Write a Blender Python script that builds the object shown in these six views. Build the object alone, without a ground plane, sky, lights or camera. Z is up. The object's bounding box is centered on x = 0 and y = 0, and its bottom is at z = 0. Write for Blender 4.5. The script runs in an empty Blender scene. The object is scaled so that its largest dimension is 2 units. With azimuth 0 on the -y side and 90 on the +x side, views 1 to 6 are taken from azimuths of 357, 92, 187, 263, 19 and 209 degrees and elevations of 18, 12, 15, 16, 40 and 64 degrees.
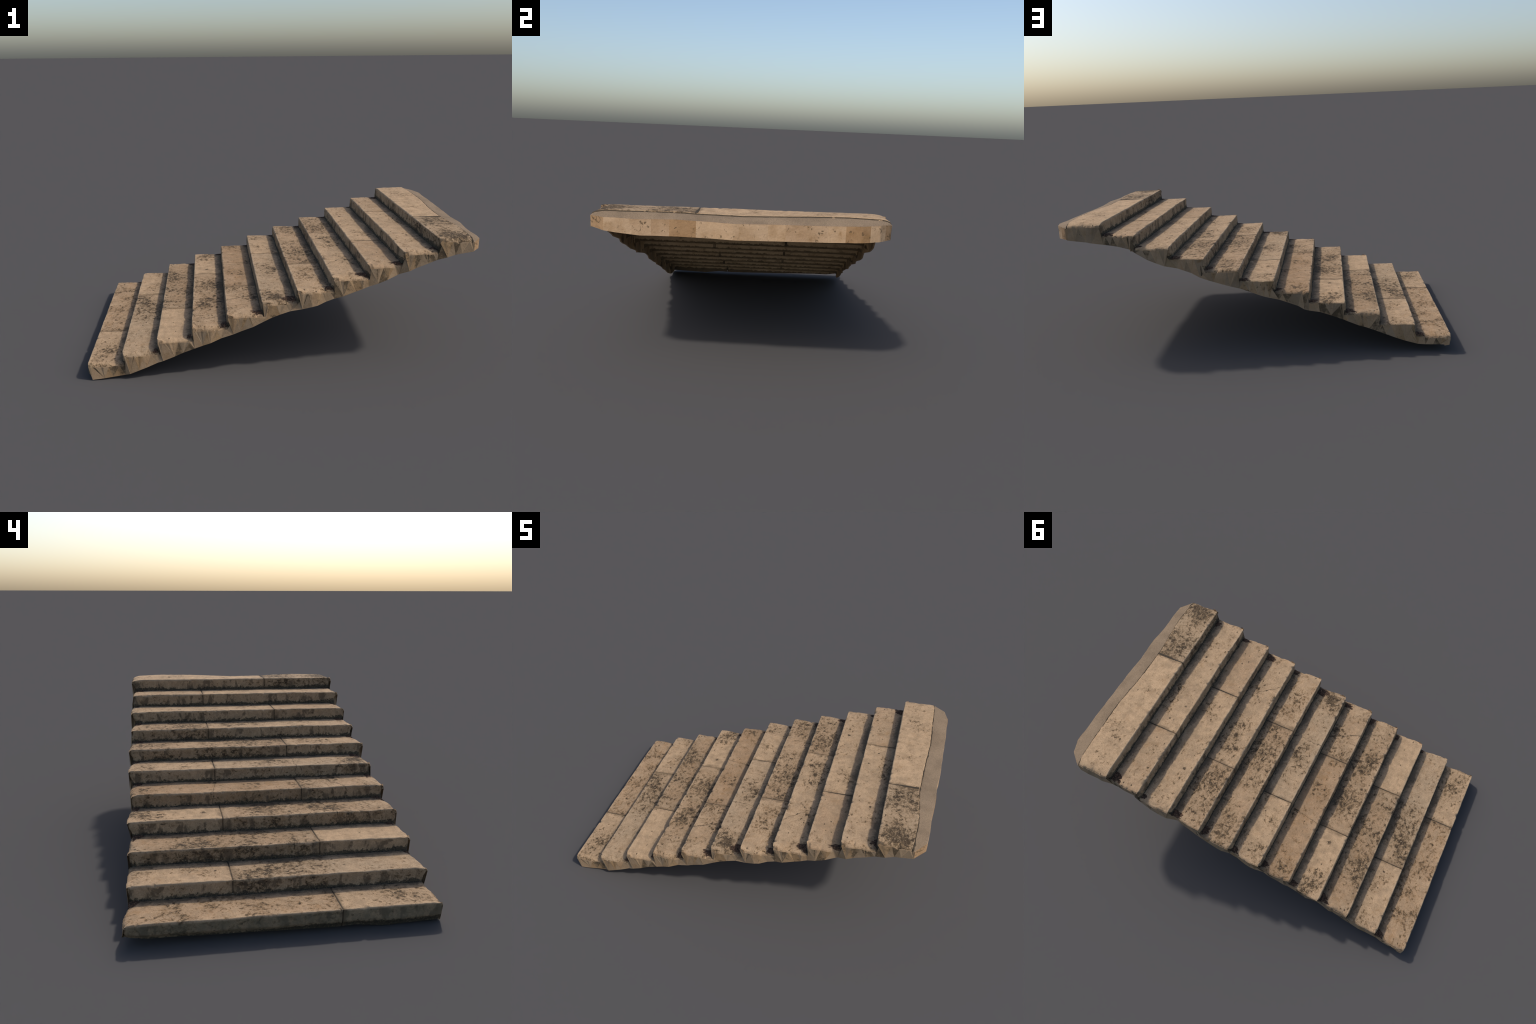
"""Weathered travertine stairway fragment: eleven steps, each laid from two L-shaped
stones, a mortar ledge behind the top step, broken side faces and a back face.
The fragment is hollow underneath (stone shell)."""
import bpy, math
import numpy as np

RNG = np.random.default_rng(7)
YAW = 0.030                 # the flight stands slightly turned
N_STEPS = 11
RUN, RISE = 0.1733, 0.0605  # tread depth and riser height
X1, Z1 = -0.978, 0.0865      # first nosing
SHELL = 0.005               # stone thickness
JOINT = 0.192               # joints alternate at -JOINT / +JOINT
GAP = 0.0011                # half width of an open joint


# ------------------------------------------------------------------ noise
_perm = np.random.default_rng(3).permutation(512)
_grad = np.random.default_rng(4).normal(size=(512, 3))
_grad /= np.linalg.norm(_grad, axis=1)[:, None]


def perlin(x, y, z):
    x, y, z = np.broadcast_arrays(np.asarray(x, float), np.asarray(y, float), np.asarray(z, float))
    xi, yi, zi = np.floor(x).astype(int), np.floor(y).astype(int), np.floor(z).astype(int)
    xf, yf, zf = x - xi, y - yi, z - zi
    fade = lambda t: t * t * t * (t * (t * 6 - 15) + 10)
    u, v, w = fade(xf), fade(yf), fade(zf)

    def corner(dx, dy, dz):
        h = _perm[(_perm[(_perm[(xi + dx) & 511] + yi + dy) & 511] + zi + dz) & 511]
        g = _grad[h]
        return g[..., 0] * (xf - dx) + g[..., 1] * (yf - dy) + g[..., 2] * (zf - dz)
    lerp = lambda a, b, t: a + (b - a) * t
    x00 = lerp(corner(0, 0, 0), corner(1, 0, 0), u)
    x10 = lerp(corner(0, 1, 0), corner(1, 1, 0), u)
    x01 = lerp(corner(0, 0, 1), corner(1, 0, 1), u)
    x11 = lerp(corner(0, 1, 1), corner(1, 1, 1), u)
    return lerp(lerp(x00, x10, v), lerp(x01, x11, v), w)


def fbm(x, y, z, octaves=4):
    total, amp = 0.0, 1.0
    for o in range(octaves):
        f = 2.03 ** o
        total = total + amp * perlin(x * f + 11.3 * o, y * f + 5.7 * o, z * f + 3.1 * o)
        amp *= 0.5
    return total


def smooth(a, b, x):
    t = np.clip((x - a) / (b - a), 0, 1)
    return t * t * (3 - 2 * t)


# ------------------------------------------------------------------ node helpers
class Graph:
    def __init__(self, name):
        self.mat = bpy.data.materials.new(name)
        self.mat.use_nodes = True
        self.nt = self.mat.node_tree
        self.bsdf = self.nt.nodes["Principled BSDF"]
        self.bsdf.inputs["Roughness"].default_value = 0.92
        self.bsdf.inputs["Specular IOR Level"].default_value = 0.18
        tc = self.nt.nodes.new("ShaderNodeTexCoord")
        self.obj = tc.outputs["Object"]
        sep = self.nt.nodes.new("ShaderNodeSeparateXYZ")
        self.nt.links.new(self.obj, sep.inputs[0])
        self.x, self.y, self.z = sep.outputs

    def put(self, sock, v):
        if hasattr(v, "is_linked"):
            self.nt.links.new(v, sock)
        else:
            sock.default_value = v

    def math(self, op, a, b=0.0, c=None, clamp=False):
        n = self.nt.nodes.new("ShaderNodeMath")
        n.operation = op
        n.use_clamp = clamp
        self.put(n.inputs[0], a)
        self.put(n.inputs[1], b)
        if c is not None:
            self.put(n.inputs[2], c)
        return n.outputs[0]

    def coords(self, offset=(0, 0, 0), scale=(1, 1, 1), rot=(0, 0, 0)):
        n = self.nt.nodes.new("ShaderNodeMapping")
        n.inputs["Location"].default_value = offset
        n.inputs["Scale"].default_value = scale
        n.inputs["Rotation"].default_value = rot
        self.nt.links.new(self.obj, n.inputs[0])
        return n.outputs[0]

    def noise(self, vec, scale, detail=4, rough=0.55, distortion=0.0):
        n = self.nt.nodes.new("ShaderNodeTexNoise")
        self.put(n.inputs["Vector"], vec)
        n.inputs["Scale"].default_value = scale
        n.inputs["Detail"].default_value = detail
        n.inputs["Roughness"].default_value = rough
        n.inputs["Distortion"].default_value = distortion
        return n.outputs["Fac"]

    def voronoi(self, vec, scale, feature="F1", out="Distance"):
        n = self.nt.nodes.new("ShaderNodeTexVoronoi")
        n.feature = feature
        self.put(n.inputs["Vector"], vec)
        n.inputs["Scale"].default_value = scale
        return n.outputs[out]

    def step(self, v, lo, hi, a=0.0, b=1.0):
        n = self.nt.nodes.new("ShaderNodeMapRange")
        n.interpolation_type = "SMOOTHSTEP"
        self.put(n.inputs["Value"], v)
        self.put(n.inputs["From Min"], lo)
        self.put(n.inputs["From Max"], hi)
        n.inputs["To Min"].default_value = a
        n.inputs["To Max"].default_value = b
        return n.outputs[0]

    def mix(self, fac, a, b, blend="MIX"):
        n = self.nt.nodes.new("ShaderNodeMix")
        n.data_type = "RGBA"
        n.blend_type = blend
        self.put(n.inputs[0], fac)
        for s, v in ((n.inputs[6], a), (n.inputs[7], b)):
            if isinstance(v, tuple):
                v = (*v, 1.0)
            self.put(s, v)
        return n.outputs[2]

    def bump(self, height, strength, distance):
        n = self.nt.nodes.new("ShaderNodeBump")
        n.inputs["Strength"].default_value = strength
        n.inputs["Distance"].default_value = distance
        self.nt.links.new(height, n.inputs["Height"])
        self.nt.links.new(n.outputs[0], self.bsdf.inputs["Normal"])

    def done(self, colour):
        self.nt.links.new(colour, self.bsdf.inputs["Base Color"])
        return self.mat


# palette (linear base colours)
CREAM = (0.435, 0.294, 0.172)
BEIGE = (0.398, 0.272, 0.162)
GREYB = (0.368, 0.262, 0.162)
TAN = (0.362, 0.236, 0.136)
BROWN = (0.312, 0.192, 0.103)
RUST = (0.215, 0.118, 0.050)
DARK = (0.040, 0.027, 0.017)
LICHEN = (0.088, 0.060, 0.034)
MOSS = (0.044, 0.036, 0.025)


def stone_material(seed, tone, tone2, stain=0.3, lichen=0.0, rust=0.3, blobs=(), cracks=(), pits=(), length=RUN, foot_z=-0.0455, film=0.0, joint=0.0):
    """Travertine: base tone, brown clouds, clumped dark worm-like lichen and pits, dirty riser foot.
    Object coordinates: x = 0 at the nosing running back, z = 0 on the tread, y along the step.
    blobs: (y, x, radius, strength) places where lichen is denser; cracks: (y, slope, width)."""
    g = Graph("travertine")
    off = (seed * 3.71 % 17, seed * 5.13 % 19, seed * 1.77 % 13)
    P = g.coords(off)
    big = g.noise(P, 7.0, 5, 0.6)
    col = g.mix(g.step(big, 0.35, 0.68), tone, tone2)
    # fine value grain and small-scale mottling
    grain = g.noise(P, 210.0, 4, 0.75)
    col = g.mix(1.0, col, g.mix(g.step(grain, 0.25, 0.75), (0.74, 0.74, 0.74), (1.24, 1.24, 1.24)), "MULTIPLY")
    mid = g.noise(P, 26.0, 7, 0.68)
    col = g.mix(g.step(mid, 0.32, 0.66, 0.58, 0.0), col, (0.215, 0.150, 0.090))
    pale = g.noise(g.coords((off[0] + 4, off[1] + 1, off[2])), 17.0, 6, 0.62)
    col = g.mix(g.step(pale, 0.52, 0.72, 0.0, 0.42), col, tuple(min(1.0, c * 1.20) for c in tone))
    # brown clouds
    cloud = g.noise(P, 13.0, 7, 0.68, 0.3)
    col = g.mix(g.step(cloud, 0.60 - 0.20 * stain, 0.82 - 0.16 * stain, 0.0, min(1.0, 0.45 + stain * 0.45)), col,
                (0.190, 0.122, 0.066))
    # ochre iron stains
    iron = g.noise(g.coords((off[0] + 9, off[1] + 3, off[2] + 6)), 15.0, 7, 0.68, 0.3)
    col = g.mix(g.step(iron, 0.54, 0.70, 0.0, 0.18 + 0.42 * rust), col, (0.265, 0.150, 0.066))
    # lichen density field
    clump = g.noise(P, 8.5, 4, 0.55)
    dens = g.math("MULTIPLY_ADD", clump, 0.40, -0.190 + lichen * 0.14)
    for (by, bx, br, bs) in blobs:
        dx = g.math("SUBTRACT", g.x, bx)
        dy = g.math("SUBTRACT", g.y, by)
        d2 = g.math("ADD", g.math("MULTIPLY", dx, dx), g.math("MULTIPLY", dy, dy))
        m = g.math("POWER", 2.718, g.math("MULTIPLY", d2, -1.0 / (br * br)))
        dens = g.math("MULTIPLY_ADD", m, bs * 0.098, dens)
    # dense areas are browner altogether; then rusty halo, grey-brown crust, dark core
    col = g.mix(g.step(g.math("ADD", dens, g.math("MULTIPLY_ADD", mid, 0.3, -0.15)), 0.0, 0.22, 0.0, 0.40), col,
                (0.205, 0.140, 0.080))
    Pw = g.coords(off, (1.0, 0.78, 1.0))
    worm = g.noise(Pw, 56.0, 8, 0.66, 0.5)
    field = g.math("ADD", worm, dens)
    col = g.mix(g.step(field, 0.535, 0.66, 0.0, 0.20 + 0.55 * rust), col, RUST)
    col = g.mix(g.step(field, 0.57, 0.68, 0.0, 0.60), col, (0.135, 0.092, 0.052))
    core = g.step(field, 0.625, 0.72)
    col = g.mix(g.math("MULTIPLY", core, 0.94), col, g.mix(g.step(field, 0.66, 0.76), LICHEN, DARK))
    worm2 = g.noise(P, 125.0, 5, 0.68, 0.3)
    field2 = g.math("ADD", worm2, g.math("MULTIPLY", dens, 0.75))
    core2 = g.step(field2, 0.605, 0.70)
    col = g.mix(g.math("MULTIPLY", core2, 0.72), col, LICHEN)
    # pale flecks inside dense lichen
    fleck = g.math("MULTIPLY", g.step(g.noise(P, 150.0, 3, 0.6), 0.58, 0.66), g.step(dens, 0.03, 0.15))
    col = g.mix(g.math("MULTIPLY", fleck, 0.6), col, (0.42, 0.31, 0.20))
    # isolated pits (open holes of the travertine)
    vor = g.voronoi(g.coords(off, (1.0, 0.62, 1.0)), 30.0)
    pit = g.step(g.math("ADD", vor, g.math("MULTIPLY", g.noise(P, 130.0, 4, 0.7), 0.36)), 0.245, 0.31, 1.0, 0.0)
    pit = g.math("MULTIPLY", pit, g.step(g.noise(P, 11.0, 2), 0.50, 0.56))
    col = g.mix(g.math("MULTIPLY", pit, 0.85), col, DARK)
    cavity = g.math("MAXIMUM", core, pit)
    for (py, px, pr) in pits:
        dx = g.math("SUBTRACT", g.x, px)
        dy = g.math("SUBTRACT", g.y, py)
        d = g.math("SQRT", g.math("ADD", g.math("MULTIPLY", dx, dx), g.math("MULTIPLY", dy, dy)))
        d = g.math("ADD", d, g.math("MULTIPLY_ADD", worm2, pr * 4.0, -pr * 2.0))
        m = g.step(d, pr * 0.55, pr * 1.1, 1.0, 0.0)
        col = g.mix(g.math("MULTIPLY", m, 0.85), col, DARK)
        cavity = g.math("MAXIMUM", cavity, m)
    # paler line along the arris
    arris = g.math("MULTIPLY", g.step(g.math("ABSOLUTE", g.x), 0.004, 0.013, 1.0, 0.0), g.step(g.z, -0.012, -0.004))
    arris = g.math("MULTIPLY", arris, g.step(pale, 0.36, 0.54))
    col = g.mix(g.math("MULTIPLY", arris, 0.38), col, (0.45, 0.325, 0.205))
    # riser: drip stains, mossy foot; (matter: dirt splashed on the stone)
    on_riser = g.step(g.z, -0.004, -0.010)
    on_riser = g.math("MULTIPLY", on_riser, g.step(g.x, 0.030, 0.018))
    Pr = g.coords((off[0] + 2, off[1], off[2]), (1.0, 1.0, 0.55))
    drip = g.noise(Pr, 20.0, 5, 0.6, 0.3)
    drip = g.math("MULTIPLY", g.step(drip, 0.53 - 0.05 * stain, 0.62), on_riser)
    col = g.mix(g.math("MULTIPLY", drip, 0.72), col, (0.085, 0.060, 0.038))
    if film:
        col = g.mix(g.math("MULTIPLY", on_riser, g.step(mid, 0.3, 0.65, film, film * 0.5)), col, (0.150, 0.125, 0.080))
    ragged = g.noise(P, 60.0, 5, 0.7)
    wob = g.noise(P, 6.0, 2, 0.5)
    foot_h = g.math("ADD", g.math("MULTIPLY_ADD", ragged, 0.060, -0.030),
                    g.math("MULTIPLY_ADD", wob, 0.030, -0.015))
    foot = g.step(g.math("ADD", g.z, foot_h), foot_z, foot_z - 0.007)
    foot = g.math("MULTIPLY", foot, on_riser)
    mosscol = g.mix(g.step(g.noise(P, 140.0, 2), 0.5, 0.7), MOSS, (0.120, 0.094, 0.060))
    col = g.mix(g.math("MULTIPLY", foot, 0.88), col, mosscol)
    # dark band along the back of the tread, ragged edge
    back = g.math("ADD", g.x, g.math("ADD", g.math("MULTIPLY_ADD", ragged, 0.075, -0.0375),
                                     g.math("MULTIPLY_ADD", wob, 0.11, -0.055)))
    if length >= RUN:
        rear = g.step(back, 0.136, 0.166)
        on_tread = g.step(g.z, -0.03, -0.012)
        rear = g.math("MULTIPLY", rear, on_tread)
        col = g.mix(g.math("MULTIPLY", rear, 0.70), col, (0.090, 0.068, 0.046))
    # brown dirt creeping in from the joint
    jd = g.math("ABSOLUTE", g.math("SUBTRACT", g.y, joint))
    jd = g.math("ADD", jd, g.math("MULTIPLY_ADD", cloud, 0.10, -0.05))
    jd = g.math("ADD", jd, g.math("MULTIPLY_ADD", ragged, 0.03, -0.015))
    col = g.mix(g.step(jd, 0.0, 0.022, 0.55, 0.0), col, (0.140, 0.095, 0.056))
    for (cy, slope, w) in cracks:
        d = g.math("SUBTRACT", g.y, cy)
        d = g.math("MULTIPLY_ADD", g.x, -slope, d)
        d = g.math("ABSOLUTE", g.math("ADD", d, g.math("MULTIPLY_ADD", mid, 0.05, -0.025)))
        m = g.math("MULTIPLY", g.step(d, w * 0.5, w, 1.0, 0.0), g.step(ragged, 0.38, 0.52))
        col = g.mix(g.math("MULTIPLY", m, 0.75), col, DARK)
        cavity = g.math("MAXIMUM", cavity, m)
    h = g.math("ADD", g.math("MULTIPLY", g.noise(P, 75.0, 5, 0.7), 0.6), g.math("MULTIPLY", grain, 0.35))
    h = g.math("SUBTRACT", h, g.math("MULTIPLY", cavity, 0.45))
    g.bump(h, 0.55, 0.0035)
    return g.done(col)


def break_material(name, seed, tone, spots=0.3, dark=0.0):
    """Rough broken stone of the sides and back."""
    g = Graph(name)
    off = (seed * 2.3, seed * 1.1, seed * 4.7)
    P = g.coords(off)
    big = g.noise(P, 12.0, 5, 0.65)
    col = g.mix(g.step(big, 0.35, 0.70), tone, tuple(c * k for c, k in zip(tone, (0.80, 0.76, 0.70))))
    grain = g.noise(P, 150.0, 3, 0.7)
    col = g.mix(1.0, col, g.mix(grain, (0.82, 0.82, 0.82), (1.18, 1.18, 1.18)), "MULTIPLY")
    rusty = g.noise(P, 24.0, 5, 0.65, 0.5)
    col = g.mix(g.step(rusty, 0.62 - 0.1 * spots, 0.78, 0.0, 0.75), col, (0.205, 0.115, 0.045))
    worm = g.noise(P, 55.0, 4, 0.6, 0.9)
    core = g.step(worm, 0.69 - 0.10 * spots, 0.73 - 0.10 * spots)
    col = g.mix(g.math("MULTIPLY", core, 0.8), col, LICHEN)
    if dark:
        d = g.step(g.noise(P, 30.0, 5, 0.7), 0.62 - 0.25 * dark, 0.75 - 0.2 * dark)
        col = g.mix(g.math("MULTIPLY", d, 0.8), col, (0.070, 0.050, 0.030))
    h = g.math("ADD", g.noise(P, 70.0, 5, 0.7), g.math("MULTIPLY", core, -0.4))
    g.bump(h, 0.6, 0.004)
    return g.done(col)


def underside_material():
    """Back of the risers and treads: brown, earthy, with a dark seam at the foot."""
    g = Graph("stone_underside")
    info = g.nt.nodes.new("ShaderNodeObjectInfo")
    shift = g.nt.nodes.new("ShaderNodeVectorMath")
    shift.operation = "MULTIPLY_ADD"
    g.nt.links.new(info.outputs["Location"], shift.inputs[0])
    shift.inputs[1].default_value = (7.3, 5.1, 9.7)
    g.nt.links.new(g.obj, shift.inputs[2])
    P = shift.outputs[0]
    big = g.noise(P, 9.0, 6, 0.65)
    col = g.mix(g.step(big, 0.35, 0.68), (0.360, 0.258, 0.162), (0.275, 0.190, 0.114))
    col = g.mix(1.0, col, g.mix(g.noise(P, 150.0, 3, 0.7), (0.78, 0.78, 0.78), (1.22, 1.22, 1.22)), "MULTIPLY")
    blot = g.noise(P, 17.0, 6, 0.66, 0.4)
    col = g.mix(g.step(blot, 0.50, 0.70, 0.0, 0.70), col, (0.120, 0.082, 0.048))
    ragged = g.math("MULTIPLY_ADD", g.noise(P, 45.0, 5, 0.7), 0.030, -0.015)
    col = g.mix(g.step(g.math("ADD", g.z, ragged), -0.0555, -0.0605, 0.0, 0.85), col, (0.060, 0.042, 0.026))
    g.bump(g.noise(P, 70.0, 5, 0.7), 0.6, 0.004)
    return g.done(col)


def ledge_material():
    g = Graph("sandy_mortar")
    P = g.coords()
    big = g.noise(P, 9.0, 4, 0.55)
    col = g.mix(g.step(big, 0.35, 0.68), (0.222, 0.160, 0.104), (0.178, 0.128, 0.083))
    grain = g.noise(P, 330.0, 2, 0.8)
    col = g.mix(1.0, col, g.mix(g.step(grain, 0.3, 0.7), (0.72, 0.72, 0.72), (1.28, 1.28, 1.28)), "MULTIPLY")
    speck = g.step(g.noise(g.coords((3, 1, 2)), 230.0, 1), 0.68, 0.74)
    col = g.mix(g.math("MULTIPLY", speck, 0.5), col, (0.33, 0.20, 0.09))
    g.bump(g.math("ADD", grain, g.noise(P, 90.0, 4)), 0.5, 0.003)
    return g.done(col)


def moss_material():
    g = Graph("moss_and_grit")
    P = g.coords()
    n = g.noise(P, 130.0, 3, 0.7)
    col = g.mix(g.step(n, 0.42, 0.68), (0.032, 0.026, 0.019), (0.105, 0.080, 0.052))
    col = g.mix(g.step(g.noise(P, 18.0, 3), 0.60, 0.74, 0.0, 0.4), col, (0.085, 0.074, 0.032))
    col = g.mix(g.step(g.noise(P, 210.0, 2), 0.66, 0.71, 0.0, 0.7), col, (0.32, 0.26, 0.19))
    g.bump(n, 0.8, 0.004)
    return g.done(col)


def soil_material():
    g = Graph("brown_soil")
    P = g.coords()
    n = g.noise(P, 110.0, 4, 0.7)
    col = g.mix(g.step(n, 0.38, 0.66), (0.030, 0.019, 0.013), (0.125, 0.070, 0.042))
    col = g.mix(g.step(g.noise(P, 170.0, 2), 0.66, 0.70, 0.0, 0.85), col, (0.36, 0.23, 0.13))
    g.bump(n, 0.9, 0.005)
    return g.done(col)


def joint_material():
    g = Graph("joint_dirt")
    col = g.mix(g.noise(g.coords(), 90.0, 3), (0.030, 0.023, 0.016), (0.080, 0.060, 0.040))
    return g.done(col)


# ------------------------------------------------------------------ object helpers
ROOT = bpy.data.objects.new("stone_stairway", None)
bpy.context.scene.collection.objects.link(ROOT)
ROOT.rotation_euler = (0, 0, YAW)
ROOT["label"] = "weathered beige travertine stair flight with eleven worn steps"
ROOT["category"] = "stone stairs"


def make_object(name, verts, faces, mats, origin=(0, 0, 0), face_mats=None, parent=None, smooth_angle=40):
    me = bpy.data.meshes.new(name)
    v = np.asarray(verts, float) - np.asarray(origin, float)
    me.from_pydata(v.tolist(), [], faces if isinstance(faces, list) else faces.tolist())
    for m in mats:
        me.materials.append(m)
    if face_mats is not None:
        me.polygons.foreach_set("material_index", np.asarray(face_mats, dtype=np.int32))
    me.update()
    ob = bpy.data.objects.new(name, me)
    bpy.context.scene.collection.objects.link(ob)
    ob.parent = parent or ROOT
    ob.location = origin
    if smooth_angle:
        me.polygons.foreach_set("use_smooth", np.ones(len(me.polygons), dtype=bool))
        me.set_sharp_from_angle(angle=math.radians(smooth_angle))
    return ob


def shell_from_grid(P, Q):
    """Closed slab between the outer grid P and the inner grid Q, both (S, T, 3)."""
    S, T, _ = P.shape
    n = S * T
    verts = np.concatenate([P.reshape(-1, 3), Q.reshape(-1, 3)])
    idx = np.arange(n).reshape(S, T)
    a, b, c, d = idx[:-1, :-1], idx[1:, :-1], idx[1:, 1:], idx[:-1, 1:]
    outer = np.stack([a, d, c, b], -1).reshape(-1, 4)
    inner = np.stack([a, b, c, d], -1).reshape(-1, 4) + n
    loop = np.concatenate([idx[0, :], idx[1:, -1], idx[-1, -2::-1], idx[-2:0:-1, 0]])
    nxt = np.roll(loop, -1)
    rim = np.stack([nxt, loop, loop + n, nxt + n], -1)
    return verts, np.concatenate([outer, inner, rim])


# ------------------------------------------------------------------ plan of the flight
def end_y(k, side):
    """Local y of the broken end of step k (0-based) on side -1 / +1."""
    t = k / (N_STEPS - 1)
    if k == N_STEPS - 1 and side < 0:
        return -0.609
    j = 0.005 * math.sin(k * 2.4 + side) + 0.003 * math.sin(k * 5.1 + 2 * side)
    return (0.589 + 0.002 * t + j) if side > 0 else (-0.585 - 0.014 * t - j)


LEDGE_FRONT = np.array([(-0.62, .915), (-0.57, .917), (-0.43, .922), (-0.21, .907), (-0.02, .915), (0.19, .929), (0.37, .925), (0.53, .924), (0.62, .915)])
BACK_EDGE = np.array([(-0.640, .890), (-0.610, .926), (-0.545, .976), (-0.49, .980), (-0.36, .982), (-0.273, .989), (-0.13, .991), (-0.016, .999), (0.10, 1.001),
                      (0.25, 1.006), (0.41, 1.006), (0.469, 1.008), (0.540, .984), (0.586, .935), (0.640, .860)])
BACK_TOP = np.array([(-0.62, .667), (-0.5, .670), (-0.42, .667), (-0.26, .674), (-0.03, .668), (0.13, .673), (0.36, .677), (0.55, .684), (0.62, .676)])
BACK_FOOT = np.array([(-0.62, .624), (-0.5, .611), (-0.4, .603), (-0.25, .607), (-0.02, .603), (0.13, .607), (0.36, .612), (0.55, .619), (0.62, .623)])
TOP_SWELL = np.array([(-0.62, -.002), (-0.55, .0), (-0.40, .002), (-0.28, .0), (-0.18, -.004), (0.0, -.005), (0.11, .0), (0.25, .005), (0.42, .007), (0.52, .004), (0.62, .002)])
FRONT_FOOT = np.array([(-0.62, .012), (-0.58, .008), (-0.45, .004), (-0.35, .001), (-0.25, .013), (-0.16, .010), (0.0, .013), (0.22, .018), (0.43, .024), (0.52, .024), (0.60, .036)])
SIDE_FOOT = {
    -1: np.array([(-.962, .001), (-.81, .015), (-.68, .064), (-.565, .108), (-.44, .156), (-.28, .213), (-.145, .265), (-.05, .308), (.042, .336), (.163, .362),
                  (.303, .412), (.432, .455), (.543, .497), (.67, .552), (.76, .585), (.85, .609), (.925, .620)]),
    +1: np.array([(-.972, .040), (-.805, .038), (-.725, .069), (-.597, .118), (-.48, .157), (-.361, .212), (-.262, .225), (-.232, .247), (-.16, .275), (-.042, .31),
                  (.038, .337), (.118, .364), (.258, .405), (.318, .438), (.428, .468), (.518, .505), (.612, .560), (.673, .578), (.755, .59), (.838, .607), (.926, .618)]),
}


STEP_DX = [-.005, -.003, -.002, -.002, 0, 0, 0, .002, .002, -.001, -.005]
STEP_DZ = [.001, .0005, .0005, .0005, 0, -.0005, -.0015, -.002, -.0015, .0015, .004]


def nosing(k):
    return X1 + RUN * k + STEP_DX[k], Z1 + RISE * k + STEP_DZ[k]


def tilt(k, y):
    """Treads dip towards the -y end on the upper steps and rise a little towards +y."""
    return 0.003 * smooth(0.1, 0.5, y) - (0.0015 + 0.0025 * smooth(4, 9, k)) * smooth(-0.1, -0.55, y)


def curve(table, x):
    return np.interp(x, table[:, 0], table[:, 1])


def end_drop(k, side, dist, y):
    """How far the worn end rolls down / back close to the broken side."""
    if k == N_STEPS - 1:
        w, h = 0.055, 0.019
    else:
        w = (0.034 if side > 0 else 0.046) + 0.012 * math.sin(k * 1.9 + side * 0.7)
        h = (0.011 if side > 0 else 0.019) + 0.004 * math.sin(k * 3.3 + side)
    q = np.clip(1 - dist / w, 0, 1)
    return h * (1 - np.sqrt(np.clip(1 - q * q, 0, 1)))


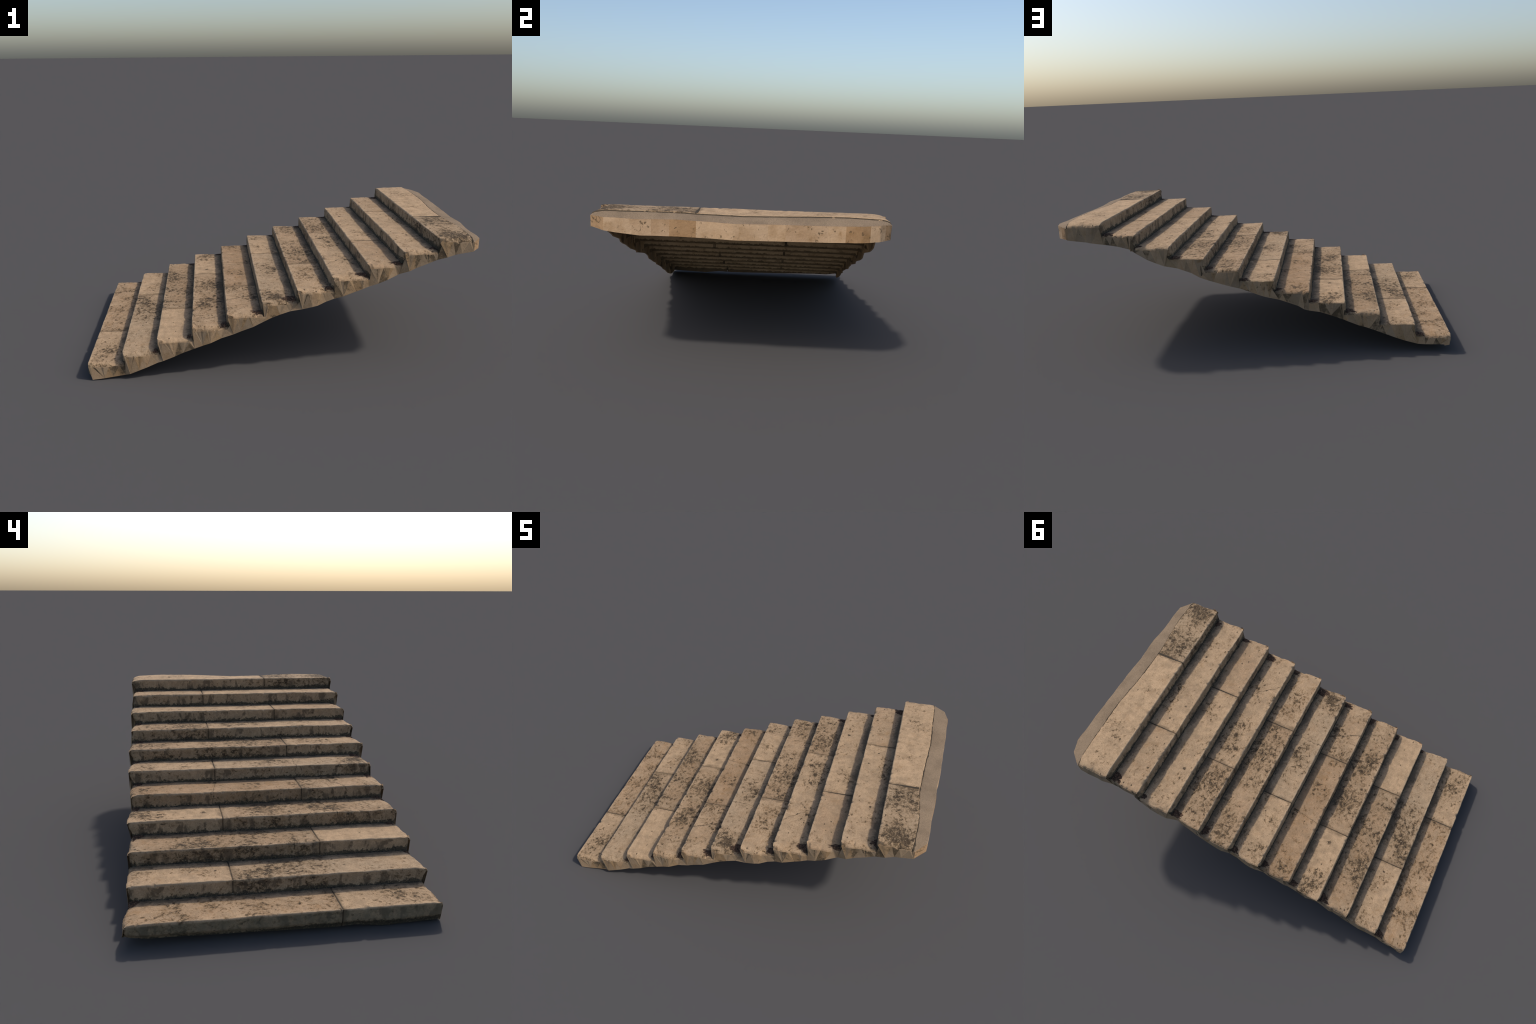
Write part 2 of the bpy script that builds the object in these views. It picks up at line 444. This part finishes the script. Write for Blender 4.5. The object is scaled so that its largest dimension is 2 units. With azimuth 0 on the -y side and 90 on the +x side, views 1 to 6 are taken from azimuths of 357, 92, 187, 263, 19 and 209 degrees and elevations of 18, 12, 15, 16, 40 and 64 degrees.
# per-step description: ((-y stone), (+y stone)); tones, stain, lichen, rust, blobs, cracks, pits
STONES = [
    (dict(tone=BEIGE, tone2=CREAM, stain=.15, lichen=.15, rust=.35, blobs=((-.45, .08, .07, .8), (-.52, .05, .05, .6))),
     dict(tone=TAN, tone2=BEIGE, stain=.25, lichen=.2, rust=.9, blobs=((.1, .1, .08, .4), (.42, .06, .07, .6)), pits=((.44, .12, .008), (.40, .13, .006)))),
    (dict(tone=GREYB, tone2=BEIGE, stain=.15, lichen=.0, rust=.3, blobs=((-.10, .09, .10, 1.0), (.06, .07, .09, .9), (.15, .03, .06, .9), (-.02, .10, .08, .6))),
     dict(tone=CREAM, tone2=BEIGE, stain=.12, lichen=-.05, rust=.7, blobs=((.36, .12, .06, .7),), pits=((.25, .09, .007),))),
    (dict(tone=CREAM, tone2=CREAM, stain=.0, lichen=-.55, rust=.2, blobs=((-.57, .02, .04, .8),)),
     dict(tone=TAN, tone2=GREYB, stain=.75, lichen=.35, rust=.4, blobs=((.06, .08, .10, .5), (.2, .07, .10, .7), (.34, .03, .07, .9)))),
    (dict(tone=BEIGE, tone2=TAN, stain=.65, lichen=.35, rust=.45, blobs=((.0, .12, .06, 1.2), (-.28, .08, .10, .6)), cracks=((-.31, .3, .004),), pits=((-.22, .09, .012),)),
     dict(tone=CREAM, tone2=CREAM, stain=.05, lichen=-.3, rust=.3, blobs=((.49, .04, .07, 1.5), (.56, .10, .05, 1.2)), pits=((.27, .08, .012), (.36, .03, .004)))),
    (dict(tone=TAN, tone2=BEIGE, stain=.35, lichen=.1, rust=.5, blobs=((-.36, .12, .05, 1.0), (-.25, .06, .08, .5)), cracks=((-.40, .5, .005),), pits=((-.38, .15, .016),)),
     dict(tone=TAN, tone2=BROWN, stain=.45, lichen=-.05, rust=.9, blobs=((.02, .08, .08, .9), (.52, .08, .06, 1.3)), cracks=((.22, -.2, .0025),))),
    (dict(tone=GREYB, tone2=BEIGE, stain=.12, lichen=.02, rust=.3, blobs=((-.08, .09, .07, 1.1), (-.53, .08, .07, 1.8), (-.45, .03, .05, .8)), cracks=((-.205, .0, .0022),)),
     dict(tone=CREAM, tone2=BEIGE, stain=.1, lichen=-.05, rust=.4, blobs=((.50, .10, .07, .9),))),
    (dict(tone=BEIGE, tone2=CREAM, stain=.3, lichen=.05, rust=.9, blobs=((-.24, .10, .06, .8), (-.42, .12, .06, .6))),
     dict(tone=BEIGE, tone2=TAN, stain=.55, lichen=.25, rust=.35, blobs=((-.01, .08, .09, 1.2), (.14, .05, .10, .6), (.48, .07, .09, .7)))),
    (dict(tone=BEIGE, tone2=CREAM, stain=.2, lichen=.05, rust=.3, blobs=((.10, .08, .09, 1.2), (-.05, .10, .07, 1.0), (-.33, .13, .05, .7)), cracks=((-.40, .9, .003),)),
     dict(tone=BEIGE, tone2=TAN, stain=.4, lichen=.25, rust=.4, blobs=((.32, .08, .10, .8), (.48, .05, .08, .7)))),
    (dict(tone=TAN, tone2=BEIGE, stain=.15, lichen=-.25, rust=.5, blobs=((-.56, .06, .05, .8),)),
     dict(tone=CREAM, tone2=BEIGE, stain=.1, lichen=-.15, rust=.35, blobs=((.0, .08, .05, .9), (-.08, .10, .05, .6)), pits=((.33, .05, .009), (.24, .04, .004)))),
    (dict(tone=BEIGE, tone2=CREAM, stain=.12, lichen=-.1, rust=.45, blobs=((.04, .12, .06, .6), (-.1, .14, .05, .7)), pits=((.12, .08, .007), (.02, .04, .006), (-.32, .10, .007))),
     dict(tone=BEIGE, tone2=TAN, stain=.15, lichen=-.2, rust=.5, blobs=((.34, .06, .04, .7),))),
    (dict(tone=GREYB, tone2=BEIGE, stain=.5, lichen=.25, rust=.15, blobs=((-.25, .08, .09, 1.1), (-.33, .05, .08, .8), (-.49, .06, .08, 1.0), (-.585, .08, .07, 1.6))),
     dict(tone=CREAM, tone2=CREAM, stain=.05, lichen=-.2, rust=.3, blobs=((.35, .10, .06, .6),), pits=((.38, .08, .005), (.30, .13, .004)))),
]

END_ROWS = {-1: [], +1: []}     # outer rim of every step on each side, for the side walls


UNDERSIDE = underside_material()


def build_stone(k, part, spec):
    """One L-shaped stone: riser, rounded chipped nosing and tread."""
    joint = -JOINT if k % 2 == 0 else JOINT
    if part == 0:
        y0, y1 = end_y(k, -1), joint - GAP
    else:
        y0, y1 = joint + GAP, end_y(k, +1)
    nx, nz = nosing(k)
    T = max(12, int((y1 - y0) / 0.0042))
    # finer rows close to the rolled ends and joints
    u = np.linspace(0, 1, T)
    y = y0 + (y1 - y0) * (u - 0.055 * np.sin(2 * math.pi * u))
    # nosing radius with chips
    n1 = fbm(y * 9, k * 3.7, part * 1.3, 3)
    n2 = fbm(y * 34, k * 5.1 + 9, part * 2.3, 3)
    chip = smooth(0.10, 0.55, n1 * 0.6 + n2 * 0.8)
    if k in (1, 7):
        chip = np.maximum(chip, 0.9 * smooth(0.05, 0.0, np.abs(y - (0.13 if k == 1 else 0.08))) * (0.6 + n2))
    r = 0.0060 + 0.0025 * np.clip(n1, -1, 1) + 0.015 * np.clip(chip, 0, 1.1)
    # profile: riser up, nosing arc, tread back
    h = nz - nosing(k - 1)[1] + 0.003 if k else 0
    nr, na, nt = 15, 7, 40
    side = -1 if part == 0 else 1
    outer_d = (y - y0) if part == 0 else (y1 - y)
    joint_d = (y1 - y) if part == 0 else (y - y0)
    if k:
        # the riser reaches down to the worn tread below it
        foot = -h - end_drop(k - 1, side, outer_d, y) - 0.009 * np.exp(-outer_d / 0.022)
        foot = np.maximum(foot, curve(SIDE_FOOT[side], nx + 0.01) + 0.010 - nz)
    else:
        foot = curve(FRONT_FOOT, y) - nz
    s = np.linspace(0, 1, nr)[:, None]
    rz = foot + (-r - foot) * s
    rx = np.zeros_like(rz) - 0.002 * (1 - s)
    if k == 0:
        rx = 0.016 * smooth(0.45, 0.0, s) + 0.0 * rz
    ang = np.linspace(0, math.pi / 2, na + 2)[1:-1][:, None]
    ax = r * (1 - np.cos(ang))
    az = -r * (1 - np.sin(ang))
    s2 = np.linspace(0, 1, nt)[:, None]
    s2 = s2 ** 1.25
    if k < N_STEPS - 1:
        length = np.full_like(y, nosing(k + 1)[0] - nx + 0.002)
    else:
        length = curve(LEDGE_FRONT, y) - nx - 0.002 + 0.0035 * fbm(y * 40, 7.7, 1.0, 3)
    tx = r + (length - r) * s2
    tz = np.zeros_like(tx)
    PX = np.concatenate([rx, ax, tx]) + nx
    PZ = np.concatenate([rz, az, tz]) + nz
    PY = np.broadcast_to(y, PX.shape).copy()
    w_t = np.concatenate([np.zeros((nr, 1)), np.sin(ang), np.ones((nt, 1))])
    w_r = 1 - w_t
    # worn undulation of faces
    dz = 0.0032 * fbm(PX * 7, PY * 5, k * 1.7, 3) + 0.0016 * fbm(PX * 40, PY * 40, k * 2.9, 3)
    dx = 0.0028 * fbm(PY * 4, PZ * 6, k * 2.1 + 40, 3) + 0.0018 * fbm(PY * 16, PZ * 9, k + 7.5, 2) + 0.0014 * fbm(PY * 45, PZ * 45, k + 20.5, 3)
    hollow = -0.0012 * np.exp(-((PY - 0.05) / 0.3) ** 2) * np.clip((PX - nx) / 0.05, 0, 1)
    hollow = hollow + tilt(k, PY)
    if k == N_STEPS - 1:
        dz = dz * 0.5 + curve(TOP_SWELL, PY) * np.clip((PX - nx) / 0.12, 0.0, 1)
    PZ += w_t * (dz + hollow)
    PX += w_r * dx
    # rolled broken end and tiny round at the joint
    rough_d = np.clip(outer_d + 0.010 * fbm(PX * 22, PY * 22, PZ * 22, 3) * smooth(0.0, 0.02, outer_d), 0, None)
    drop = end_drop(k, side, rough_d, y)
    rj = 0.003
    qr = np.clip(1 - rough_d / (0.030 if k else 0.022), 0, 1)
    roll = (0.024 if k else 0.014) * (1 - np.sqrt(np.clip(1 - qr * qr, 0, 1)))
    tiny = rj * (1 - np.sqrt(np.clip(1 - np.clip(1 - joint_d / rj, 0, 1) ** 2, 0, 1)))
    PX += (roll * (1.0 + 0.25 * math.sin(k * 4.1 + side)) + tiny) * w_r
    PZ -= (drop + tiny) * w_t
    # end face undulates in plan
    edge = np.exp(-outer_d / 0.035)
    PY += side * edge * (0.009 * fbm(PX * 15, PZ * 15, 3.3 * part, 3) + 0.003 * fbm(PX * 60, PZ * 60, 1.1 * part, 2))
    notch = lambda j: (0.012 if side > 0 else 0.009) * (0.6 + 0.5 * math.sin(j * 2.7 + side))
    if k < N_STEPS - 1:
        PY -= side * edge * notch(k) * smooth(0.085, 0.15, PX - nx)
    if k:   # the riser foot follows the end of the tread it stands on
        down = edge * smooth(-0.018, -0.050, PZ - nz) * w_r
        PY += down * (end_y(k - 1, side) - end_y(k, side) - side * notch(k - 1))
    # broken bites out of the worn end
    bite = smooth(0.25, 0.55, fbm(PX * 26 + k, PY * 26, PZ * 26, 3)) * np.exp(-outer_d / 0.022)
    PZ -= w_t * bite * 0.009
    P = np.stack([PX, PY, PZ], -1)
    Q = P + np.array([SHELL, 0, -SHELL])
    if k == 0:
        Q[:nr, :, 2] = np.maximum(Q[:nr, :, 2], P[0, :, 2] + 0.001)
    verts, faces = shell_from_grid(P, Q)
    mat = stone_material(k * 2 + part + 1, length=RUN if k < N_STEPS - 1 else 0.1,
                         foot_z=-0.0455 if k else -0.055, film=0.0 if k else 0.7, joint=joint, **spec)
    n_outer = (P.shape[0] - 1) * (P.shape[1] - 1)
    which = np.zeros(len(faces), dtype=int)
    which[n_outer:2 * n_outer] = 1
    make_object("step_stone", verts, faces, [mat, UNDERSIDE], origin=(nx, 0, nz), face_mats=which)
    row = P[:, 0 if part == 0 else -1]
    END_ROWS[side].append(row)


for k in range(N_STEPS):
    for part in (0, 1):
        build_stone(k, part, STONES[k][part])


# ------------------------------------------------------------------ dirt filled joints behind the gaps
JOINT_DIRT = joint_material()
for k in range(N_STEPS):
    yj = -JOINT if k % 2 == 0 else JOINT
    nx, nz = nosing(k)
    low = -RISE if k else 0.022 - nz
    back = RUN if k < N_STEPS - 1 else curve(LEDGE_FRONT, yj) - nx - 0.006
    o, t = 0.0030, 0.003
    prof = np.array([(o + (0.012 if k == 0 else 0), low), (o, -o), (back, -o)])
    prof_in = prof + np.array([t, -t])
    if k == 0:
        prof_in[0, 1] = low + 0.0001
    ys = np.array([yj - 0.006, yj + 0.006])
    P = np.array([[(nx + px, yy, nz + pz) for yy in ys] for px, pz in prof])
    Q = np.array([[(nx + px, yy, nz + pz) for yy in ys] for px, pz in prof_in])
    v, f = shell_from_grid(P, Q)
    make_object("joint_filling", v, f, [JOINT_DIRT], smooth_angle=0)


# ------------------------------------------------------------------ mortar ledge behind the top step
LEDGE_MAT = ledge_material()
TOPZ = nosing(N_STEPS - 1)[1]
K = N_STEPS - 1
T = 300
S = 26
yl = np.linspace(end_y(K, -1) - 0.001, end_y(K, +1) + 0.001, T)
front = curve(LEDGE_FRONT, yl) + 0.0030 + 0.0024 * fbm(yl * 40, 3.3, 2.2, 3)
back = curve(BACK_EDGE, yl) + 0.003 * fbm(yl * 12, 9.1, 0.4, 2)
back = np.maximum(back, front + 0.004)
s = np.linspace(0, 1, S)[:, None]
LX = front + (back - front) * s
top_front = TOPZ - 0.0060 + curve(TOP_SWELL, yl) + tilt(N_STEPS - 1, yl)
rim = curve(BACK_TOP, yl)
LZ = top_front + (rim - top_front) * s ** 1.3
LY = np.broadcast_to(yl, LX.shape).copy()
LZ = LZ + 0.0018 * fbm(LX * 14, LY * 10, 4.4, 3) * np.sin(math.pi * np.clip(s, 0, 1))
dist = np.minimum(yl - yl[0], yl[-1] - yl)
LZ -= end_drop(K, 1, dist, yl) * (1 - s) * 0.9
LP = np.stack([LX, LY, LZ], -1)
LQ = LP + np.array([0, 0, -SHELL])
# dirt in the open seam between the top stones and the ledge
seam_w = np.clip(0.0012 + 0.0045 * fbm(yl * 18, 2.2, 6.1, 3) + 0.002 * fbm(yl * 90, 1.2, 3.1, 2), 0.0004, 0.008)
SQ = np.stack([np.stack([front + o, yl, LZ[0] + dz_], -1) for o, dz_ in ((-0.0075 + 0 * yl, 0.001), (-0.0012 + 0 * yl, 0.0042), (seam_w, 0.0012), (seam_w + 0.0015, -0.0015))])
v, f = shell_from_grid(SQ, SQ + np.array([0, 0, -0.003]))
make_object("joint_filling", v, f, [JOINT_DIRT], smooth_angle=0)
v, f = shell_from_grid(LP, LQ)
make_object("mortar_ledge", v, f, [LEDGE_MAT])


# ------------------------------------------------------------------ back wall: panels of broken stone below the ledge
back_tones = [(.365, .245, .148), (.410, .284, .176), (.335, .214, .118), (.43, .295, .180), (.305, .188, .098), (.385, .262, .160)]
BACK_MATS = [break_material("broken_stone", 3 + i, t, 0.5 + 0.22 * (i % 3)) for i, t in enumerate(back_tones)]
rim_row = LP[-1]
nz_rows = 12
ff = np.linspace(0, 1, nz_rows)[:, None]
footz = curve(BACK_FOOT, rim_row[:, 1])
BX = np.broadcast_to(rim_row[:, 0], (nz_rows, T)) + 0.0012 + 0.0012 * fbm(rim_row[:, 1] * 25, ff * 1.5, 6.6, 3)
BY = np.broadcast_to(rim_row[:, 1], (nz_rows, T)).copy()
BZ = (rim_row[:, 2] - 0.0005) * (1 - ff) + footz * ff
BP = np.stack([BX, BY, BZ], -1)
BQ = BP + np.array([-0.007, 0, 0])
v, f = shell_from_grid(BP[::-1], BQ[::-1])
PANELS = np.array([-0.545, -0.435, -0.355, -0.285, -0.178, -0.035, 0.10, 0.17, 0.25, 0.335, 0.405, 0.50, 0.565])
order = [2, 1, 5, 0, 4, 3, 1, 3, 0, 5, 3, 4, 1, 2]
cy = v[f].mean(1)[:, 1]
fm = np.array(order)[np.searchsorted(PANELS, cy)]
make_object("back_wall", v, f, BACK_MATS, face_mats=fm)


# ------------------------------------------------------------------ broken side walls
side_tones = [(.345, .240, .145), (.285, .205, .130), (.325, .215, .118), (.255, .182, .112), (.370, .252, .150)]
SIDE_MATS = [break_material("broken_stone", 20 + i, t, (0.1, 0.3, 0.6, 0.8, 0.15)[i], (0, 0, .35, .9, 0)[i]) for i, t in enumerate(side_tones)]


def build_side(side):
    top = np.concatenate(END_ROWS[side])
    # drop the hidden parts that tuck under the next riser / into the lower tread
    keep = []
    rows = END_ROWS[side]
    for k, row in enumerate(rows):
        x_next = rows[k + 1][:15, 0].mean() if k + 1 < len(rows) else 9
        z_prev = rows[k - 1][-8:, 2].mean() if k else -1
        m = (row[:, 0] < x_next - 0.0005) & (row[:, 2] > z_prev + 0.0005)
        keep.append(row[m])
    top = np.concatenate(keep)
    ledge_end = LP[:, 0 if side < 0 else -1]
    ledge_end = ledge_end[ledge_end[:, 0] > top[-1, 0] + 0.001]
    top = np.concatenate([top, ledge_end])
    top = top + np.array([0, side * 0.0015, -0.0008])
    rng = np.random.default_rng(5 + side)
    foot = SIDE_FOOT[side]
    # foot points along the bottom edge, about one every 4.5 cm
    fx = [foot[0, 0]]
    while fx[-1] < foot[-1, 0] - 0.03:
        fx.append(fx[-1] + rng.uniform(0.022, 0.062))
    fx[-1] = foot[-1, 0]
    fx = np.array(fx)
    fz = curve(foot, fx)
    fy = np.interp(fx, top[:, 0][::3] + np.arange(len(top[::3])) * 1e-6, top[:, 1][::3]) + side * rng.uniform(-0.003, 0.003, len(fx))
    nb = len(fx)
    nt_ = len(top)
    # walk along the top edge, fan it to the foot points -> faceted strip
    arc = np.concatenate([[0], np.cumsum(np.abs(np.diff(top[:, 0])) + 0.25 * np.abs(np.diff(top[:, 2])))])
    arc = arc / arc[-1]
    farc = np.interp(fx, top[:, 0] + np.arange(nt_) * 1e-7, arc)
    farc = (farc - farc[0]) / (farc[-1] - farc[0])
    bound = np.searchsorted(arc, (farc[1:] + farc[:-1]) / 2)   # top index where the fan switches foot
    verts = [tuple(p) for p in top]
    # a mid row gives the faces a slight break in depth
    for x_, y_, z_ in zip(fx, fy, fz):
        verts.append((x_, y_, z_))
    faces, fmats = [], []
    cur = 0
    pick = lambda: int(rng.choice(5, p=[.30, .24, .18, .13, .15]))
    m = pick()
    for i in range(nt_ - 1):
        while cur < nb - 1 and i >= bound[cur]:
            faces.append((i, nt_ + cur, nt_ + cur + 1))
            fmats.append(pick())
            cur += 1
            m = pick()
        faces.append((i, nt_ + cur, i + 1))
        fmats.append(m)
        if rng.random() < 0.06:
            m = pick()
    while cur < nb - 1:
        faces.append((nt_ - 1, nt_ + cur, nt_ + cur + 1))
        fmats.append(pick())
        cur += 1
    if side > 0:
        faces = [fc[::-1] for fc in faces]
    # inner skin, 7 mm deep
    n = len(verts)
    arr = np.array(verts)
    inner = arr + np.array([0, -side * 0.007, 0])
    allv = np.concatenate([arr, inner])
    inner_faces = [tuple(i + n for i in fc[::-1]) for fc in faces]
    loop = list(range(nt_)) + [nt_ + j for j in range(nb - 1, -1, -1)]
    rimf = []
    for a, b in zip(loop, loop[1:] + loop[:1]):
        q = (a, b, b + n, a + n)
        rimf.append(q if side < 0 else q[::-1])
    allf = faces + inner_faces + rimf
    fm = fmats + fmats + [0] * len(rimf)
    make_object("side_wall", allv, allf, SIDE_MATS, face_mats=fm, smooth_angle=12)


build_side(-1)
build_side(+1)


# ------------------------------------------------------------------ moss bead along each riser foot
MOSS_MAT = moss_material()
for k in range(N_STEPS - 1):
    nx, nz = nosing(k + 1)[0], nosing(k)[1]
    y0, y1 = max(end_y(k, -1), end_y(k + 1, -1)) + 0.012, min(end_y(k, 1), end_y(k + 1, 1)) - 0.012
    T = 330
    y = np.linspace(y0, y1, T)
    big = 0.5 + 0.9 * fbm(y * 7, k * 4.1, 0.3, 3)
    fine = fbm(y * 70, k * 2.2, 5.0, 3)
    a = np.clip(0.0050 + 0.0030 * big + 0.0035 * fine, 0.0018, 0.014)   # reach on the tread
    b = np.clip(0.0045 + 0.0025 * big + 0.0035 * fbm(y * 80, k * 1.2, 8.0, 3), 0.0018, 0.012)   # reach up the riser
    ends = smooth(0, 0.02, np.minimum(y - y0, y1 - y))
    hollow = -0.0012 * np.exp(-((y - 0.05) / 0.3) ** 2) + tilt(k, y)
    riser_dx = 0.0028 * fbm(y * 4, (nz + 0.003) * 6, (k + 1) * 2.1 + 40, 3)
    tread_dz = 0.0032 * fbm((nx - 0.003) * 7, y * 5, k * 1.7, 3) + hollow
    a, b = a * ends + 0.0005, b * ends + 0.0005
    NS = 7
    s = np.linspace(0, 1, NS)[:, None]
    cxx = -a * (1 - s) ** 1.7
    czz = b * s ** 1.7
    lump = 0.0016 * fbm(np.broadcast_to(y * 120, (NS, T)), s * 3, k * 1.0, 2) * np.sin(math.pi * s)
    PX = nx - 0.0015 + riser_dx + cxx - lump + 0.0015 * s
    PZ = nz + tread_dz + czz + lump - 0.0015 * (1 - s)
    P = np.stack([PX, np.broadcast_to(y, PX.shape), PZ], -1)
    Q = P.copy()
    Q[..., 0] = nx + 0.002 + riser_dx
    Q[..., 2] = nz + tread_dz - 0.003 + 0.001 * s
    v, f = shell_from_grid(P[::-1], Q[::-1])
    ob = make_object("moss", v, f, [MOSS_MAT])
    ob["kind"] = "stuff"


# ------------------------------------------------------------------ pockets of soil in the corners at the broken ends
SOIL_MAT = soil_material()


def soil_patch(k, side, length, depth, height):
    """Low lump of earth lying on tread k against the riser behind, at one end."""
    nx, nz = nosing(k + 1)[0], nosing(k)[1]
    ye = end_y(k, side) - side * (0.012 + length * 0.5)
    NU, NV = 26, 22
    u = np.linspace(-1, 1, NU)[:, None]
    w = np.linspace(0, 1, NV)[None, :]
    rad = np.sqrt(np.clip(u * u + w * w, 0, 2))
    wob = 1 + 0.45 * fbm(u * 2.2 + k, w * 2.2 + side * 4, k * 3.0, 3)
    yy = ye + u * length * 0.5 * wob
    xx = nx + 0.002 - w * depth * wob
    q = np.clip(1 - rad ** 1.6, -0.25, 1)
    outer_d = np.clip(np.abs(end_y(k, side)) - np.abs(yy), 0, None)
    base = nz - end_drop(k, side, outer_d, yy) + tilt(k, yy) + 0.0032 * fbm(xx * 7, yy * 5, k * 1.7, 3)
    zz = base + height * q + 0.0022 * fbm(xx * 130, yy * 130, k * 1.0, 3) * np.clip(q + 0.2, 0, 1) - 0.0005
    P = np.stack([xx, yy + 0 * xx, zz], -1)
    Q = P.copy()
    Q[..., 2] = base - 0.004
    v, f = shell_from_grid(P, Q)
    ob = make_object("soil", v, f, [SOIL_MAT])
    ob["kind"] = "stuff"


for k, side, ln, dp, ht in [(1, -1, .03, .022, .004), (2, -1, .045, .030, .004), (3, -1, .055, .032, .005), (4, -1, .040, .055, .004), (5, -1, .060, .075, .004),
                            (6, -1, .035, .035, .004), (7, -1, .055, .060, .005), (8, -1, .030, .060, .004), (9, -1, .055, .035, .004),
                            (0, 1, .040, .040, .004), (2, 1, .045, .050, .004), (3, 1, .035, .045, .005), (4, 1, .040, .045, .004), (5, 1, .035, .040, .004),
                            (6, 1, .060, .040, .005), (7, 1, .040, .060, .004), (8, 1, .035, .030, .004), (9, 1, .050, .055, .004)]:
    soil_patch(k, side, ln, dp, ht)
